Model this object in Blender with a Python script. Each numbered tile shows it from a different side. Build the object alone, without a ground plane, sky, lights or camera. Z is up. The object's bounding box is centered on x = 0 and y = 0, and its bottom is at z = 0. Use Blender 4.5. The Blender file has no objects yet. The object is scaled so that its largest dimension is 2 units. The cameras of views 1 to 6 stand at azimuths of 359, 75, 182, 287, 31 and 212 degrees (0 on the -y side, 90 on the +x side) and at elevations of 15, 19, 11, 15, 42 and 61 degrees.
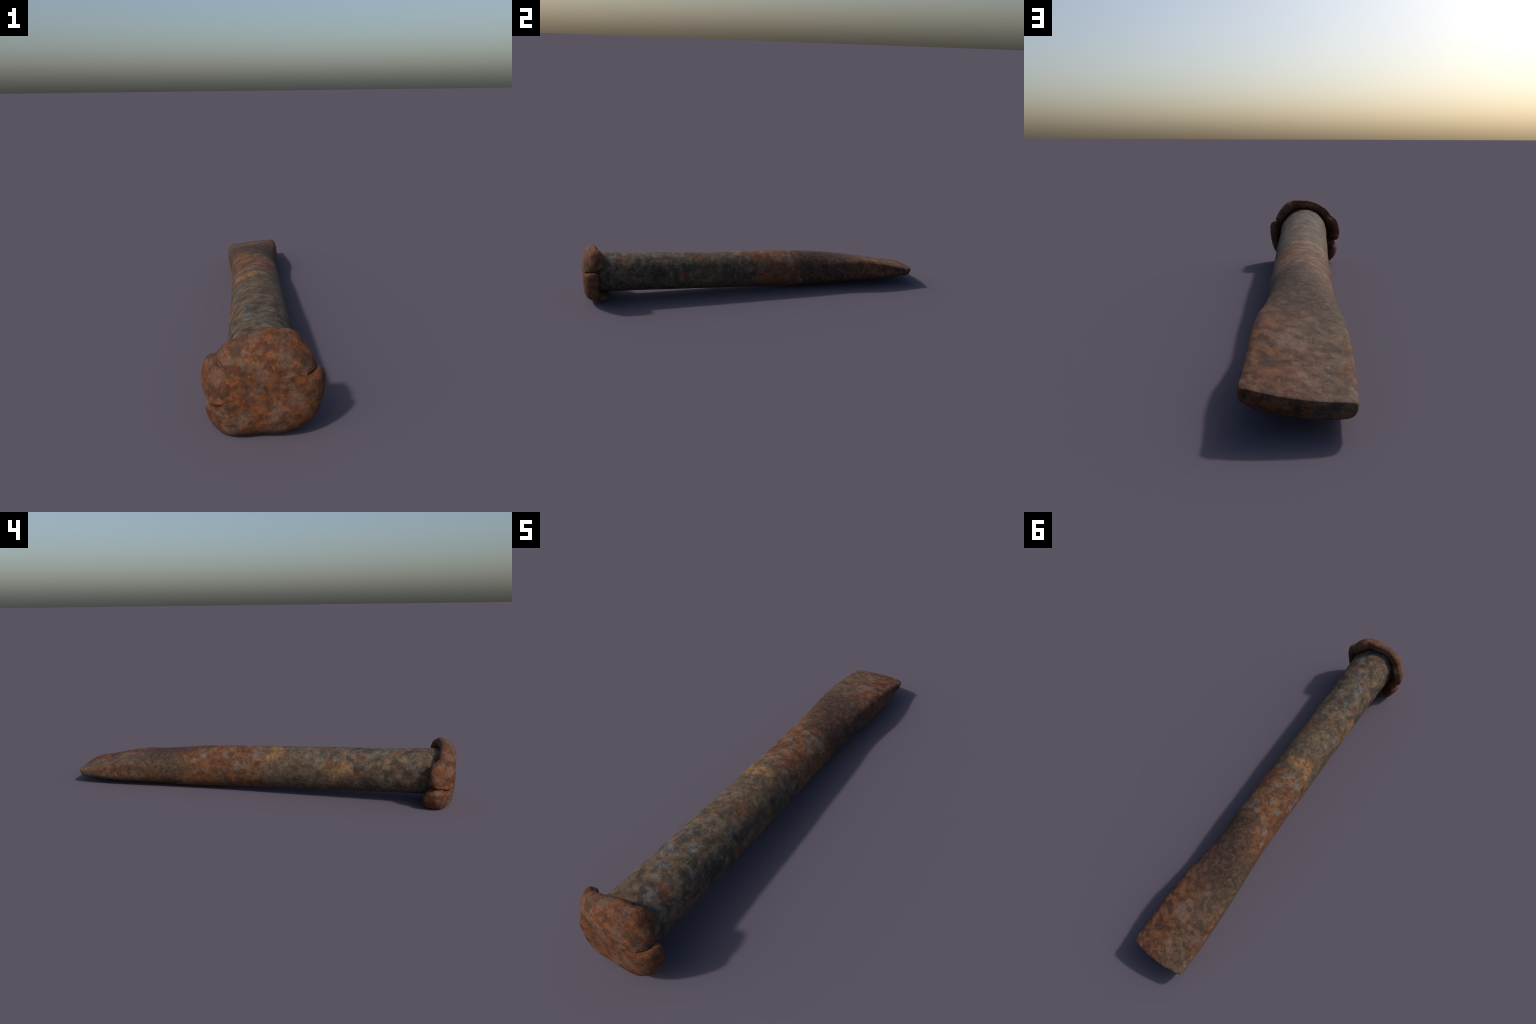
# Rusty cold chisel: mushroomed struck head, round shank, flattened blade.
# Lying along y: head at y = -1, cutting edge at y = +1.
import bpy, math
import numpy as np
from mathutils import Vector, noise

TAU = 2 * math.pi
COLUMNS = 960                       # vertices round the tool
theta = np.linspace(0, TAU, COLUMNS, endpoint=False)   # 0 = +x, 90 deg = up


# ------------------------------------------------------------------ helpers
def spline(xs, ys, q):
    """natural cubic spline through a few control values"""
    xs = np.asarray(xs, float); ys = np.asarray(ys, float); q = np.asarray(q, float)
    n = len(xs); h = np.diff(xs)
    A = np.eye(n); b = np.zeros(n)
    for i in range(1, n - 1):
        A[i, i - 1:i + 2] = h[i - 1], 2 * (h[i - 1] + h[i]), h[i]
        b[i] = 6 * ((ys[i + 1] - ys[i]) / h[i] - (ys[i] - ys[i - 1]) / h[i - 1])
    m = np.linalg.solve(A, b)
    k = np.clip(np.searchsorted(xs, q) - 1, 0, n - 2)
    t = q - xs[k]; hk = h[k]
    return (m[k] * (hk - t) ** 3 / (6 * hk) + m[k + 1] * t ** 3 / (6 * hk)
            + (ys[k] - m[k] * hk ** 2 / 6) * (hk - t) / hk
            + (ys[k + 1] - m[k + 1] * hk ** 2 / 6) * t / hk)


def around(knots, soften=0.0):
    """value round the head from (degrees, value) knots; monotone-ish, periodic"""
    d = np.array([k[0] for k in knots], float); v = np.array([k[1] for k in knots], float)
    d = np.concatenate([d - 360, d, d + 360]); v = np.concatenate([v, v, v])
    slope = np.gradient(v, d)
    q = np.degrees(theta)
    k = np.clip(np.searchsorted(d, q) - 1, 0, len(d) - 2)
    h = d[k + 1] - d[k]; t = (q - d[k]) / h
    sec = (v[k + 1] - v[k]) / h
    lim = lambda s: np.where(s * sec <= 0, 0, np.sign(sec) * np.minimum(abs(s), 3 * abs(sec)))
    a = lim(slope[k]); b = lim(slope[k + 1])
    return ((2 * t**3 - 3 * t**2 + 1) * v[k] + (t**3 - 2 * t**2 + t) * h * a
            + (-2 * t**3 + 3 * t**2) * v[k + 1] + (t**3 - t**2) * h * b)


def smooth(a, b, x):
    t = np.clip((x - a) / (b - a), 0, 1)
    return t * t * (3 - 2 * t)


# --------------------------------------------------- shank and blade sections
STATION = [-.92, -.60, -.25, .05, .25, .40, .55, .70, .85, .97]
CENTRE_X = [.0037, .0059, .0077, .0061, .0042, .0018, .0026, .0053, .0037, .0050]
CENTRE_Z = [.1560, .1428, .1302, .1200, .1114, .1026, .0972, .0892, .0793, .0745]
HALF_WIDTH = [.1140, .1090, .1074, .1056, .1050, .1074, .1185, .1285, .1295, .1290]
HALF_HEIGHT = [.1110, .1085, .1076, .1081, .1062, .0988, .0805, .0615, .0395, .0215]
BELLY = [0, 0, 0, 0, 0, 0, .002, .004, .006, .012]          # extra depth of the underside
SQUARE_TOP = [2.0, 2.0, 2.05, 2.03, 2.15, 2.35, 3.3, 5.6, 7.5, 8.0]
SQUARE_BELOW = [2.0, 2.0, 2.05, 2.03, 2.2, 2.35, 2.8, 3.5, 3.8, 3.4]
ROLL = [0, .007, .02, .035, .057, .091, .127, .143, .132, .108]


def section(y):
    """points (x, z) of the cross-section at station(s) y, for every column"""
    y = np.atleast_1d(np.asarray(y, float))[:, None] if np.ndim(y) < 2 else y
    f = lambda tab: spline(STATION, tab, y)
    up = np.sin(theta)[None] >= 0
    e = np.where(up, f(SQUARE_TOP), f(SQUARE_BELOW))
    c = np.cos(theta)[None]; s = np.sin(theta)[None]
    k = (abs(c) ** e + abs(s) ** e) ** (-1 / e)
    X = c * k * f(HALF_WIDTH); Z = s * k * (f(HALF_HEIGHT) + np.where(up, 0, f(BELLY)))
    dish = .0035 * smooth(.45, .68, y) * np.clip(1 - (X / f(HALF_WIDTH) / .85) ** 2, 0, 1)   # hollow of the flat
    Z = Z - np.where(up, dish, 0)
    r = f(ROLL)
    return X * np.cos(r) - Z * np.sin(r) + f(CENTRE_X), X * np.sin(r) + Z * np.cos(r) + f(CENTRE_Z)


# ------------------------------------------------------------------- the head
HEAD_X, HEAD_Z = .0037, .1555
# rim radius round the head, with the dips where lobes meet
rim = around([(0, .169), (8, .171), (13, .169), (16.5, .163), (19, .153), (21, .153), (24, .156),
              (32, .158), (44, .161), (62, .168), (80, .1595), (98, .1565), (108, .156), (120, .157),
              (131, .160), (143, .160), (148, .162), (156, .173), (166, .179), (178, .180), (188, .178),
              (194, .172), (196.5, .165), (198.5, .169), (203, .182), (210, .191), (220, .198), (230, .199),
              (237, .188), (246, .171), (256, .158), (268, .1525), (280, .155), (292, .162),
              (304, .170), (316, .1785), (326, .1775), (335, .174), (348, .170)])
# how far back (y) the rolled lip reaches
lip_back = around([(0, -.910), (8, -.912), (15, -.916), (19, -.924), (22, -.914), (26, -.890), (33, -.880),
                   (44, -.878), (56, -.884), (70, -.902), (86, -.908), (104, -.920), (120, -.922),
                   (135, -.914), (145, -.914), (150, -.902), (156, -.888), (166, -.882), (180, -.880),
                   (188, -.882), (193, -.898), (196.5, -.914), (199.5, -.894), (204, -.875), (211, -.863),
                   (219, -.858), (230, -.856), (241, -.862), (256, -.874), (272, -.878), (286, -.870), (297, -.860),
                   (306, -.863), (313, -.884), (320, -.904), (330, -.914), (345, -.914)])
rim_y = around([(0, -.936), (60, -.926), (90, -.922), (150, -.914), (180, -.908), (198, -.914), (218, -.918),
                (240, -.934), (255, -.936), (270, -.934), (300, -.932), (320, -.930), (335, -.936)])
lip_back = lip_back + .003
rim_y = np.minimum(rim_y, lip_back - .024)
nick = around([(0, 0), (14, 0), (19, 1), (24, 0), (188, 0), (196.5, 1), (201, 0), (300, 0)])

HEAD_ROWS = 110


def head_rows():
    neck_x, neck_z = section(np.full((1, COLUMNS), -.92))
    neck = np.hypot(neck_x[0] - HEAD_X, neck_z[0] - HEAD_Z)
    R = rim
    # the face itself does not follow the narrow dips of the rim
    reach = int(COLUMNS * 14 / 360)
    bell = np.exp(-(np.arange(-reach, reach + 1) / (reach * .5)) ** 2); bell /= bell.sum()
    face = sum(b * np.roll(R, k - reach) for k, b in enumerate(bell))
    lip_r = R - .026 - .006 * nick
    root_y = np.minimum(lip_back - .030, -.918)
    P = [(np.full(COLUMNS, -.9985), R * 0),
         (np.full(COLUMNS, -.9975), face * .22),
         (np.full(COLUMNS, -.9955), face * .45),
         (np.full(COLUMNS, -.990), face * .66),
         (np.maximum(rim_y - .048, -.979), face * .79 + R * .03),
         (np.maximum(rim_y - .026, -.961), face * .5 + R * .44),
         (rim_y, R * 1.0),
         (.5 * (rim_y + lip_back) + .003, R - .0035),
         (lip_back - .005, R - .012),
         (lip_back, lip_r),
         (lip_back - .008, np.maximum(lip_r - .014, neck + .004)),
         (root_y + .008, neck + .005),
         (root_y, neck + .001)]
    # chord-length Catmull-Rom along every column
    P = [np.stack(p, -1) for p in P]
    P = [2 * P[0] - P[1]] + P + [2 * P[-1] - P[-2]]
    P[0] = np.stack([P[2][:, 0], -P[2][:, 1]], -1)
    out = []
    seg = len(P) - 3
    for q in np.linspace(0, seg, HEAD_ROWS)[1:]:
        i = min(int(q), seg - 1); t = q - i
        a, b, c, d = P[i], P[i + 1], P[i + 2], P[i + 3]
        pt = .5 * (2 * b + (c - a) * t + (2 * a - 5 * b + 4 * c - d) * t * t + (3 * b - a - 3 * c + d) * t**3)
        out.append((q, pt[:, 0].copy(), pt[:, 1].copy()))
    deg = np.degrees(theta)
    rows = []
    for q, y, r in out:
        # open cracks: (angle at the rim, lean per metre of radius, half width, depth, inner radius, back end)
        for angle, lean, width, depth, inner, back in ((19.0, 40, .0019, .019, .120, -.90), (197, 20, .0030, .014, .158, -.88),
                                                 (152, -150, .0020, .006, .132, -.945)):
            if q < 9.6:
                a = np.radians((deg - angle - lean * (rim - r) + 180) % 360 - 180) * np.maximum(r, .05)
                open_ = np.exp(-(a / width) ** 2) * smooth(inner, inner + .022, r) * smooth(back, back - .02, y)
                r = r - open_ * depth * .7
                y = y + open_ * depth * .5 * smooth(-.93, -.95, y)
        rows.append(np.stack([HEAD_X + r * np.cos(theta), y, HEAD_Z + r * np.sin(theta)], -1))
    return rows


head = head_rows()
root_y = head[-1][:, 1]


# -------------------------------------------------------------- shank / blade
def tip_bow(x):
    return -.003 * x - 1.1 * x * x          # the cutting edge is bowed and askew


body = []
for y in np.linspace(-.85, .968, 300):
    x, z = section(np.full((1, COLUMNS), y))
    w = smooth(.62, .97, y)
    body.append(np.stack([x[0], y + w * tip_bow(x[0]), z[0]], -1))
# neck: from the root under the lip to the first full section
neck = []
for t in np.linspace(0, 1, 14)[1:-1]:
    yy = (root_y * (1 - t) + -.85 * t)[None]
    x, z = section(np.maximum(yy, -.92))
    neck.append(np.stack([x[0], yy[0], z[0]], -1))
# rounded end of the blade
cap = []
xe, ze = section(np.full((1, COLUMNS), .968)); xe, ze = xe[0], ze[0]
cx, cz = float(spline(STATION, CENTRE_X, .968)), float(spline(STATION, CENTRE_Z, .968))
roll = float(spline(STATION, ROLL, .968))
X = (xe - cx) * math.cos(roll) + (ze - cz) * math.sin(roll)
Z = -(xe - cx) * math.sin(roll) + (ze - cz) * math.cos(roll)
EDGE = np.where(Z > 0, .005, .010)                 # edge rounding, softer below
for t in np.linspace(0, 1, 40)[1:]:
    a = min(1, t / .6) * math.pi / 2
    g = max(0, (t - .6) / .4)
    inset = EDGE * (1 - math.cos(a))
    y = .968 + .022 * math.sin(a) + .006 * (1 - (1 - g) ** 2)
    lx = np.sign(X) * np.maximum(abs(X) - inset, 0) * (1 - g)
    lz = np.sign(Z) * np.maximum(abs(Z) - inset, 0) * (1 - g)
    x = cx + lx * math.cos(roll) - lz * math.sin(roll)
    z = cz + lx * math.sin(roll) + lz * math.cos(roll)
    lean = .22 * np.minimum(lz, .016) * math.sin(a)
    cap.append(np.stack([x, y + tip_bow(x) + lean, z], -1))

rows = head + neck + body + cap[:-1]
grid = np.stack(rows)                                        # (rows, columns, 3)
first = np.array([[HEAD_X, -.9985, HEAD_Z]])
last = cap[-1].mean(0)[None]
verts = np.concatenate([first, grid.reshape(-1, 3), last])
R_, C_ = grid.shape[:2]

idx = lambda i, j: 1 + i * C_ + (j % C_)
faces, part = [], []
N_HEAD = len(head)
N_SHANK = N_HEAD + len(neck) + 200                # the blade begins where the taper starts
for j in range(C_):
    faces.append((0, idx(0, j + 1), idx(0, j))); part.append(0)
for i in range(R_ - 1):
    p = 0 if i < N_HEAD - 1 else (1 if i < N_SHANK else 2)
    for j in range(C_):
        faces.append((idx(i, j), idx(i, j + 1), idx(i + 1, j + 1), idx(i + 1, j))); part.append(p)
end = len(verts) - 1
for j in range(C_):
    faces.append((idx(R_ - 1, j), idx(R_ - 1, j + 1), end)); part.append(2)
faces = [f[::-1] for f in faces]

# ------------------------------------------------------------- surface relief
def build(v, f):
    m = bpy.data.meshes.new("work"); m.from_pydata(v.tolist(), [], f); m.update(); return m


work = build(verts, faces)
normals = np.zeros(len(verts) * 3); work.vertices.foreach_get("normal", normals)
normals = normals.reshape(-1, 3)
lumps = np.zeros(len(verts))
for k, (x, y, z) in enumerate(verts):
    p = Vector((x, y, z))
    on_head = 1 - smooth(-.90, -.86, y) if y < -.85 else 0.
    big = noise.noise(p * 17 + Vector((3, 1, 7)))
    mid = noise.noise(p * 42 + Vector((9, 4, 2)))
    fine = noise.noise(p * 105)
    plane = noise.noise(Vector((x * 13, y * 3.2, z * 13)))            # long hammered planes
    blade = smooth(.35, .75, y)
    lumps[k] = ((.0010 + .0012 * on_head + .0008 * blade) * big + (.0005 + .0007 * on_head + .0006 * blade) * mid
                + .00035 * fine + .0022 * plane * (1 - on_head))
verts = verts + normals * lumps[:, None]

# keep the frame: lowest point on the ground, head face at -1, edge at +1
floor = verts[:, 2] - .004                          # the head rests flat where it touches the ground
verts[:, 2] = np.where(floor < 0, .004 * np.exp(np.minimum(floor, 0) / .004), verts[:, 2])
lo, hi = verts.min(0), verts.max(0)
print("raw bounds", lo, hi)
verts[:, 1] = (verts[:, 1] - lo[1]) / (hi[1] - lo[1]) * 2 - 1
verts[:, 2] -= lo[2]
verts[:, 0] += .0005

work = build(verts, faces)
work.vertices.foreach_get("normal", normals_flat := np.zeros(len(verts) * 3))
normals = normals_flat.reshape(-1, 3)


# ------------------------------------------------------------------ materials
class Nodes:
    """small vocabulary for building node trees"""

    def __init__(self, name):
        self.mat = bpy.data.materials.new(name); self.mat.use_nodes = True
        self.t = self.mat.node_tree; self.t.nodes.clear()
        self.P = self.new("ShaderNodeTexCoord").outputs["Object"]

    def new(self, kind, **kw):
        n = self.t.nodes.new(kind)
        for k, v in kw.items():
            setattr(n, k, v)
        return n

    def put(self, sock, val):
        if isinstance(val, bpy.types.NodeSocket):
            self.t.links.new(val, sock)
        else:
            sock.default_value = val

    def math(self, op, a, b=0.0, c=None, clamp=False):
        n = self.new("ShaderNodeMath", operation=op, use_clamp=clamp)
        self.put(n.inputs[0], a); self.put(n.inputs[1], b)
        if c is not None:
            self.put(n.inputs[2], c)
        return n.outputs[0]

    def vec(self, op, a, b=(0, 0, 0)):
        n = self.new("ShaderNodeVectorMath", operation=op)
        self.put(n.inputs[0], a)
        if op == "SCALE":
            self.put(n.inputs["Scale"], b)
        else:
            self.put(n.inputs[1], b)
        return n.outputs["Value"] if op in ("DISTANCE", "LENGTH", "DOT_PRODUCT") else n.outputs[0]

    def noise(self, scale, detail=3., rough=.55, at=None, shift=(0, 0, 0), stretch=None, distort=0., colour=False):
        m = self.new("ShaderNodeMapping")
        self.put(m.inputs["Vector"], at if at is not None else self.P)
        m.inputs["Location"].default_value = shift
        if stretch:
            m.inputs["Scale"].default_value = stretch
        n = self.new("ShaderNodeTexNoise")
        self.put(n.inputs["Vector"], m.outputs[0])
        n.inputs["Scale"].default_value = scale; n.inputs["Detail"].default_value = detail
        n.inputs["Roughness"].default_value = rough; n.inputs["Distortion"].default_value = distort
        return n.outputs["Color" if colour else 0]

    def ramp(self, x, lo, hi, to0=0., to1=1., smooth_=True):
        n = self.new("ShaderNodeMapRange", interpolation_type="SMOOTHSTEP" if smooth_ else "LINEAR")
        self.put(n.inputs["Value"], x)
        for k, v in zip(("From Min", "From Max", "To Min", "To Max"), (lo, hi, to0, to1)):
            n.inputs[k].default_value = v
        return n.outputs[0]

    def mix(self, f, a, b, mode="MIX"):
        n = self.new("ShaderNodeMix", data_type="RGBA", blend_type=mode)
        self.put(n.inputs["Factor"], f)
        self.put(n.inputs[6], a if isinstance(a, bpy.types.NodeSocket) else rgb(a))
        self.put(n.inputs[7], b if isinstance(b, bpy.types.NodeSocket) else rgb(b))
        return n.outputs[2]

    def warped(self, amount, scale, detail=2., along=1.):
        c = self.noise(scale, detail, .6, shift=(5.2, 1.3, 8.1), stretch=(1, along, 1), colour=True)
        return self.vec("ADD", self.P, self.vec("SCALE", self.vec("SUBTRACT", c, (.5, .5, .5)), amount))

    def patches(self, spots, at, soft=.55):
        """union of rounded patches (x, y, z, radius) seen through warped space"""
        out = None
        for x, y, z, r in spots:
            d = self.ramp(self.vec("DISTANCE", at, (x, y, z)), r * (1 - soft), r * (1 + soft * .6), 1., 0.)
            out = d if out is None else self.math("MAXIMUM", out, d)
        return out

    def over(self, *masks):
        out = masks[0]
        for m in masks[1:]:
            out = self.math("MULTIPLY", out, m)
        return out

    def finish(self, colour, height, bump, rough):
        b = self.new("ShaderNodeBump"); b.inputs["Strength"].default_value = bump[0]
        b.inputs["Distance"].default_value = bump[1]
        self.put(b.inputs["Height"], height)
        s = self.new("ShaderNodeBsdfPrincipled")
        self.put(s.inputs["Base Color"], colour); self.put(s.inputs["Roughness"], rough)
        s.inputs["Specular IOR Level"].default_value = .25
        self.put(s.inputs["Normal"], b.outputs[0])
        o = self.new("ShaderNodeOutputMaterial")
        self.t.links.new(s.outputs[0], o.inputs[0])
        return self.mat


def rgb(c):
    return tuple(((v / 255 + .055) / 1.055) ** 2.4 if v > 10 else v / 255 / 12.92 for v in c) + (1.,)


def head_material():
    n = Nodes("rusted_struck_steel")
    W = n.warped(.035, 32, 4.)
    mid = n.noise(34, 4, .66, at=W, shift=(2, 7, 1))
    col = n.mix(n.ramp(mid, .40, .62), (90, 54, 36), (126, 76, 44))
    red = n.noise(25, 4, .64, at=W, shift=(11, 3, 5))
    col = n.mix(n.ramp(red, .53, .66), col, (84, 53, 40))
    pale = n.noise(20, 5, .66, at=W, shift=(4, 4, 9))
    col = n.mix(n.math("MULTIPLY", n.ramp(pale, .51, .58), .8), col, n.mix(n.ramp(mid, .4, .6), (96, 75, 62), (117, 91, 75)))
    grey = n.noise(22, 5, .66, at=W, shift=(8, 1, 14))
    col = n.mix(n.math("MULTIPLY", n.ramp(grey, .58, .67), .7), col, (96, 84, 70))
    dark = n.noise(27, 4, .64, at=W, shift=(1, 15, 3))
    col = n.mix(n.math("MULTIPLY", n.ramp(dark, .58, .70), .75), col, (62, 49, 40))
    darks = n.patches([(.105, -.97, .245, .022), (.085, -.98, .258, .014), (-.075, -.975, .265, .020),
                       (-.10, -.985, .15, .014), (-.09, -.985, .105, .018)], W)
    col = n.mix(n.math("MULTIPLY", darks, .7), col, (66, 52, 42))
    pales = n.patches([(.06, -.985, .25, .024), (-.125, -.96, .185, .026), (.09, -.99, .13, .026),
                       (.0, -.99, .20, .022), (.03, -.99, .08, .024)], W)
    col = n.mix(n.math("MULTIPLY", pales, .6), col, (120, 95, 80))
    bright = n.noise(52, 4, .6, at=W, shift=(9, 9, 9))
    col = n.mix(n.math("MULTIPLY", n.ramp(bright, .58, .70), .65), col, (140, 85, 50))
    white = n.noise(60, 3, .5, shift=(6, 6, 2))
    col = n.mix(n.math("MULTIPLY", n.ramp(white, .70, .80), .6), col, (156, 126, 104))
    return speckled(n, col)


def speckled(n, col):
    """dark pits, mid-size blotching and fine grain, common to all the rust"""
    pits = n.noise(75, 5, .68, shift=(8, 1, 1))
    col = n.mix(n.math("MULTIPLY", n.ramp(pits, .57, .70), .42), col, (46, 37, 31))
    blot = n.noise(58, 3, .6, shift=(3, 21, 5))
    col = n.mix(1., col, n.mix(n.ramp(blot, .33, .67, smooth_=False), (214, 212, 210), (255, 255, 255)), "MULTIPLY")
    grain = n.noise(150, 4, .7)
    col = n.mix(1., col, n.mix(n.ramp(grain, .3, .7, smooth_=False), (205, 205, 205), (255, 254, 252)), "MULTIPLY")
    h = n.math("ADD", n.math("MULTIPLY", n.noise(70, 5, .62), .6), n.math("MULTIPLY", grain, .4))
    return n.finish(col, h, (.25, .006), .82)


def shaft_material():
    n = Nodes("weathered_rusty_iron")
    W = n.warped(.055, 24, 4., .62)
    W2 = n.warped(.036, 38, 4., .62)
    sep = n.new("ShaderNodeSeparateXYZ"); n.put(sep.inputs[0], n.warped(.24, 9, 6.))
    y = sep.outputs["Y"]
    sep0 = n.new("ShaderNodeSeparateXYZ"); n.put(sep0.inputs[0], n.warped(.07, 16, 5.))
    x = sep0.outputs["X"]
    ragged = n.ramp(n.noise(62, 4, .65, at=W2, shift=(31, 3, 3)), .36, .50, .25, 1.)   # patches are worn through

    def lay(col, spots, at, strength, paint, soft=.6):
        return n.mix(n.math("MULTIPLY", n.math("MULTIPLY", n.patches(spots, at, soft), ragged), strength), col, paint)

    # ---- khaki brown ground coat of the driven end
    a = n.noise(34, 5, .62, at=W2)
    broad = n.noise(9, 3, .55, shift=(6, 13, 2))
    khaki = n.mix(n.ramp(a, .36, .64), (82, 69, 56), (114, 97, 78))
    khaki = n.mix(n.math("MULTIPLY", n.ramp(broad, .50, .62), .6), khaki, n.mix(n.ramp(a, .38, .62), (98, 83, 66), (121, 103, 82)))
    brown = n.noise(17, 4, .6, at=W, shift=(3, 9, 1))
    khaki = n.mix(n.math("MULTIPLY", n.ramp(brown, .48, .62), .75), khaki, (96, 72, 55))
    # slate and blue-grey mottle, strongest near the head
    slate = n.noise(20, 5, .64, at=W2, shift=(14, 2, 6))
    khaki = n.mix(n.over(n.ramp(slate, .47, .59), n.ramp(y, -.25, -.5, .38, .78)), khaki, (56, 54, 51))
    blue = n.noise(26, 5, .66, at=W2, shift=(1, 22, 9))
    khaki = n.mix(n.over(n.ramp(blue, .54, .66), n.ramp(y, -.3, -.5, .12, .65)), khaki, (110, 110, 107))
    ochre = n.noise(24, 4, .62, at=W2, shift=(7, 2, 31))
    khaki = n.mix(n.math("MULTIPLY", n.ramp(ochre, .58, .70), .65), khaki, (136, 110, 80))
    rusty = n.noise(22, 4, .62, at=W2, shift=(17, 12, 3))
    khaki = n.mix(n.math("MULTIPLY", n.ramp(rusty, .62, .72), .6), khaki, (114, 74, 52))

    # ---- bright orange rust of the middle
    o = n.noise(34, 5, .64, at=W)
    orange = n.mix(n.ramp(o, .36, .62), (88, 59, 43), (131, 87, 56))
    o2 = n.noise(19, 4, .6, at=W, shift=(4, 8, 15))
    orange = n.mix(n.math("MULTIPLY", n.ramp(o2, .50, .64), .75), orange, (90, 61, 47))
    og = n.noise(20, 5, .64, at=W2, shift=(9, 19, 4))
    orange = n.mix(n.over(n.ramp(og, .51, .63), n.ramp(y, .22, .04, .3, .8)), orange, (120, 105, 93))
    op = n.noise(24, 4, .62, at=W2, shift=(2, 41, 4))
    orange = n.mix(n.math("MULTIPLY", n.ramp(op, .53, .66), .7), orange, (120, 94, 75))

    # ---- dark umber of the taper
    d = n.noise(46, 5, .66, at=W2, shift=(2, 2, 2))
    umber = n.mix(n.ramp(d, .40, .66), (63, 47, 41), (98, 71, 55))
    ds = n.noise(34, 5, .66, at=W2, shift=(12, 5, 8))
    umber = n.mix(n.math("MULTIPLY", n.ramp(ds, .56, .68), .7), umber, (118, 76, 50))
    dg = n.noise(38, 5, .7, at=W2, shift=(2, 15, 28))
    umber = n.mix(n.math("MULTIPLY", n.ramp(dg, .60, .70), .6), umber, (106, 94, 84))

    # ---- brown rust of the blade, tan and greyish on one half
    e = n.noise(32, 5, .66, at=W2, shift=(21, 4, 3))
    blade = n.mix(n.ramp(e, .40, .62), (76, 50, 39), (124, 80, 52))
    tan = n.mix(n.ramp(e, .40, .64), (92, 73, 59), (124, 97, 78))
    e2 = n.noise(17, 5, .66, at=W, shift=(5, 25, 3))
    blade = n.mix(n.ramp(n.math("SUBTRACT", n.math("MULTIPLY", e2, .30), x), .10, .22), blade, tan)
    eb = n.noise(24, 4, .64, at=W2, shift=(9, 3, 44))
    blade = n.mix(n.math("MULTIPLY", n.ramp(eb, .58, .68), .6), blade, (78, 58, 50))
    ep = n.noise(30, 4, .64, at=W2, shift=(19, 3, 4))
    blade = n.mix(n.math("MULTIPLY", n.ramp(ep, .61, .72), .5), blade, (132, 104, 88))

    # ---- lay the zones along the tool
    col = n.mix(n.ramp(y, -.10, -.04), khaki, orange)
    flank = n.ramp(x, -.01, -.07, 0., .16)                    # the rust runs on further along one flank
    col = n.mix(n.ramp(n.math("SUBTRACT", y, flank), .20, .28), col, umber)
    col = n.mix(n.ramp(y, .54, .70), col, blade)

    # ---- single patches
    col = lay(col, [(-.108, .40, .12, .06), (-.11, .47, .13, .07), (-.11, .55, .12, .07), (-.112, .62, .13, .05)], W, .85,
              n.mix(n.ramp(d, .38, .66), (74, 62, 48), (108, 88, 66)))
    col = lay(col, [(-.125, .75, .08, .07), (-.125, .66, .06, .06), (-.12, .85, .07, .06), (-.115, .55, .06, .06)], W, .7,
              n.mix(n.ramp(e, .38, .64), (92, 60, 42), (130, 86, 56)))
    col = lay(col, [(-.015, -.119, .23, .036), (.027, -.115, .23, .028), (-.055, -.135, .213, .034), (-.077, -.086, .191, .02),
                    (-.07, -.12, .20, .022)], W, .85, n.mix(n.ramp(a, .4, .6), (136, 90, 54), (152, 120, 80)))
    col = lay(col, [(-.10, -.456, .149, .042), (-.093, -.494, .175, .030), (-.10, -.425, .135, .026), (-.10, .25, .128, .026)],
              W, .85, n.mix(n.ramp(a, .4, .6), (138, 92, 54), (146, 120, 84)))
    col = lay(col, [(-.02, -.759, .255, .026), (.03, -.690, .25, .022), (-.084, -.678, .205, .018), (.115, -.304, .118, .022),
                    (.098, .042, .172, .026), (-.10, -.40, .17, .04)], W, .6,
              n.mix(n.ramp(a, .4, .6), (108, 84, 60), (142, 116, 84)))
    col = lay(col, [(.062, -.345, .227, .026), (.055, -.362, .23, .018), (-.026, -.413, .238, .014), (-.09, -.408, .184, .022),
                    (-.10, -.555, .143, .03), (.115, -.437, .141, .034), (.053, -.005, .218, .034), (.05, .05, .217, .034),
                    (.066, -.787, .237, .03), (-.06, -.56, .215, .03), (-.10, .24, .16, .05), (-.09, .20, .17, .04)], W, .75,
              n.mix(n.ramp(o, .38, .62), (94, 57, 40), (130, 80, 50)))
    col = lay(col, [(.009, -.532, .247, .024), (.001, -.584, .249, .013), (.08, -.700, .222, .030), (.115, -.584, .149, .05),
                    (-.095, -.545, .17, .03), (-.08, -.712, .213, .02), (.10, -.63, .18, .035), (-.10, -.60, .10, .05),
                    (.105, -.05, .135, .05), (-.09, -.25, .09, .05), (.11, -.18, .15, .05), (.05, -.54, .23, .018)], W, .75,
              n.mix(n.ramp(a, .4, .64), (44, 42, 40), (76, 68, 60)))
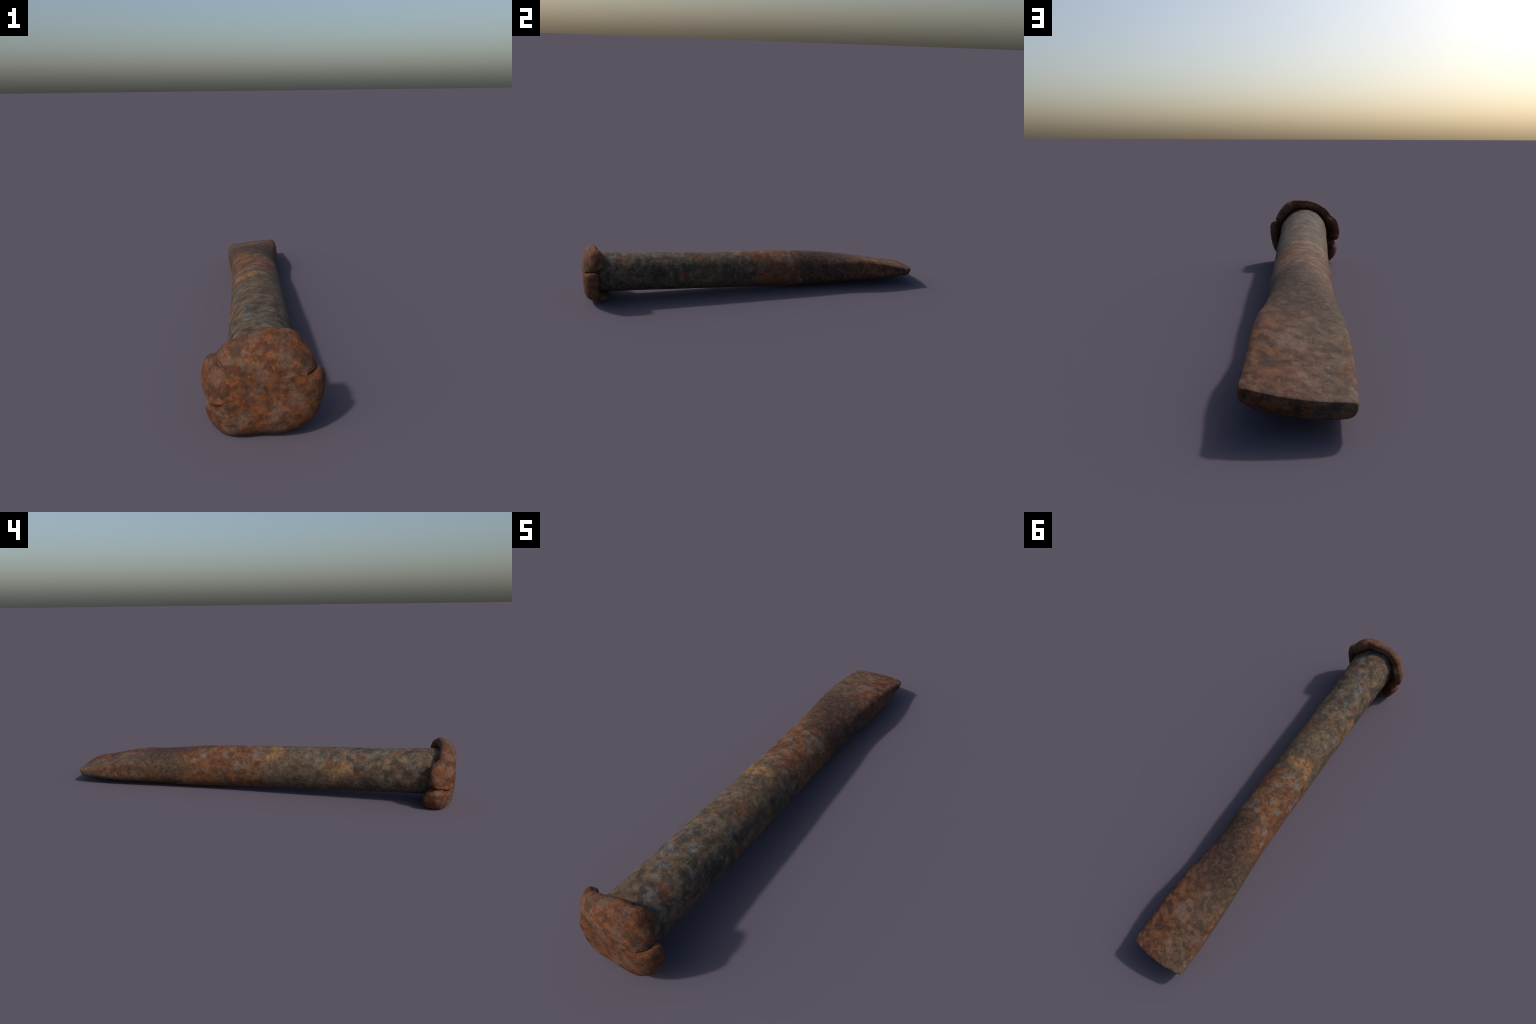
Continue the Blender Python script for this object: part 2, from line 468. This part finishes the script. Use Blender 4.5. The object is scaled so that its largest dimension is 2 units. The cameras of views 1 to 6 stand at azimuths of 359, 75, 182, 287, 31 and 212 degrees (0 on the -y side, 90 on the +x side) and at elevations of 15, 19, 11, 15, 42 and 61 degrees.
    col = lay(col, [(.060, .184, .209, .026), (.041, .160, .217, .016), (.082, .196, .190, .022), (.013, .203, .22, .014),
                    (-.066, -.027, .20, .026), (-.048, -.006, .213, .016), (-.003, .032, .227, .015), (-.022, .117, .221, .016),
                    (-.073, .262, .187, .020), (-.077, .018, .187, .014), (-.093, .075, .157, .018), (-.095, .037, .149, .017),
                    (-.099, .07, .128, .014), (-.067, -.286, .21, .022), (-.08, -.352, .199, .022), (-.069, .146, .195, .015),
                    (-.121, .657, .073, .020), (-.117, .601, .066, .016), (.098, .004, .172, .016), (.106, -.053, .158, .022),
                    (.102, .259, .063, .018), (.065, -.063, .213, .014), (.074, .122, .20, .018), (-.092, .316, .159, .012),
                    (.016, -.034, .229, .013), (-.125, .828, .062, .014)], W2, .8,
              n.mix(n.ramp(a, .4, .6), (104, 102, 99), (124, 113, 105)))
    col = lay(col, [(.052, -.83, .248, .022), (-.046, -.631, .238, .024), (-.040, -.665, .242, .022), (-.049, -.555, .233, .014),
                    (.016, -.759, .257, .016), (.026, -.600, .248, .020), (.043, -.815, .252, .020), (.087, -.849, .222, .026),
                    (0, -.707, .255, .018)], W2, .7, n.mix(n.ramp(a, .4, .6), (88, 92, 94), (120, 120, 116)))
    col = lay(col, [(0, .904, .106, .022), (-.022, .930, .097, .022), (.124, .942, .10, .010), (.013, .724, .149, .022),
                    (-.068, .534, .167, .010), (.02, .77, .14, .045), (-.09, .83, .11, .025)], W, .65,
              (136, 108, 92))
    col = lay(col, [(-.068, .818, .117, .013), (-.069, .875, .103, .011), (-.061, .908, .096, .011), (-.036, .705, .146, .013),
                    (-.079, .691, .14, .012), (-.040, .657, .154, .011), (-.079, .771, .125, .018)], W2, .75, (64, 61, 54))
    col = lay(col, [(.045, .932, .085, .03), (.095, .905, .10, .03), (-.04, .956, .085, .022), (-.124, .686, .10, .015),
                    (.05, .86, .11, .03), (-.055, .84, .12, .016)], W2, .65,
              n.mix(n.ramp(e, .38, .62), (82, 50, 40), (116, 72, 52)))

    # ---- thin pale scratches
    scratch = n.noise(70, 3, .5, stretch=(1, .25, 1), shift=(3, 3, 1))
    col = n.mix(n.math("MULTIPLY", n.ramp(scratch, .68, .78), .5), col, (150, 128, 102))
    return speckled(n, col)


MAT_HEAD, MAT_SHAFT = head_material(), shaft_material()

# -------------------------------------------------------- split into the parts
tool = bpy.data.objects.new("cold_chisel", None)
tool["label"] = "rusty old iron chisel with mushroomed head and flat blade"
tool["category"] = "chisel"
bpy.context.scene.collection.objects.link(tool)
part = np.array(part)
for p, (name, mat) in enumerate((("struck_head", MAT_HEAD), ("shank", MAT_SHAFT), ("blade", MAT_SHAFT))):
    ids = np.where(part == p)[0]
    used = sorted({v for i in ids for v in faces[i]})
    renum = {v: k for k, v in enumerate(used)}
    m = bpy.data.meshes.new(name)
    m.from_pydata(verts[used].tolist(), [], [tuple(renum[v] for v in faces[i]) for i in ids])
    m.materials.append(mat)
    m.polygons.foreach_set("use_smooth", [True] * len(m.polygons))
    m.update()
    m.normals_split_custom_set_from_vertices(normals[used].tolist())
    ob = bpy.data.objects.new(name, m)
    bpy.context.scene.collection.objects.link(ob)
    ob.parent = tool
bpy.data.meshes.remove(work)
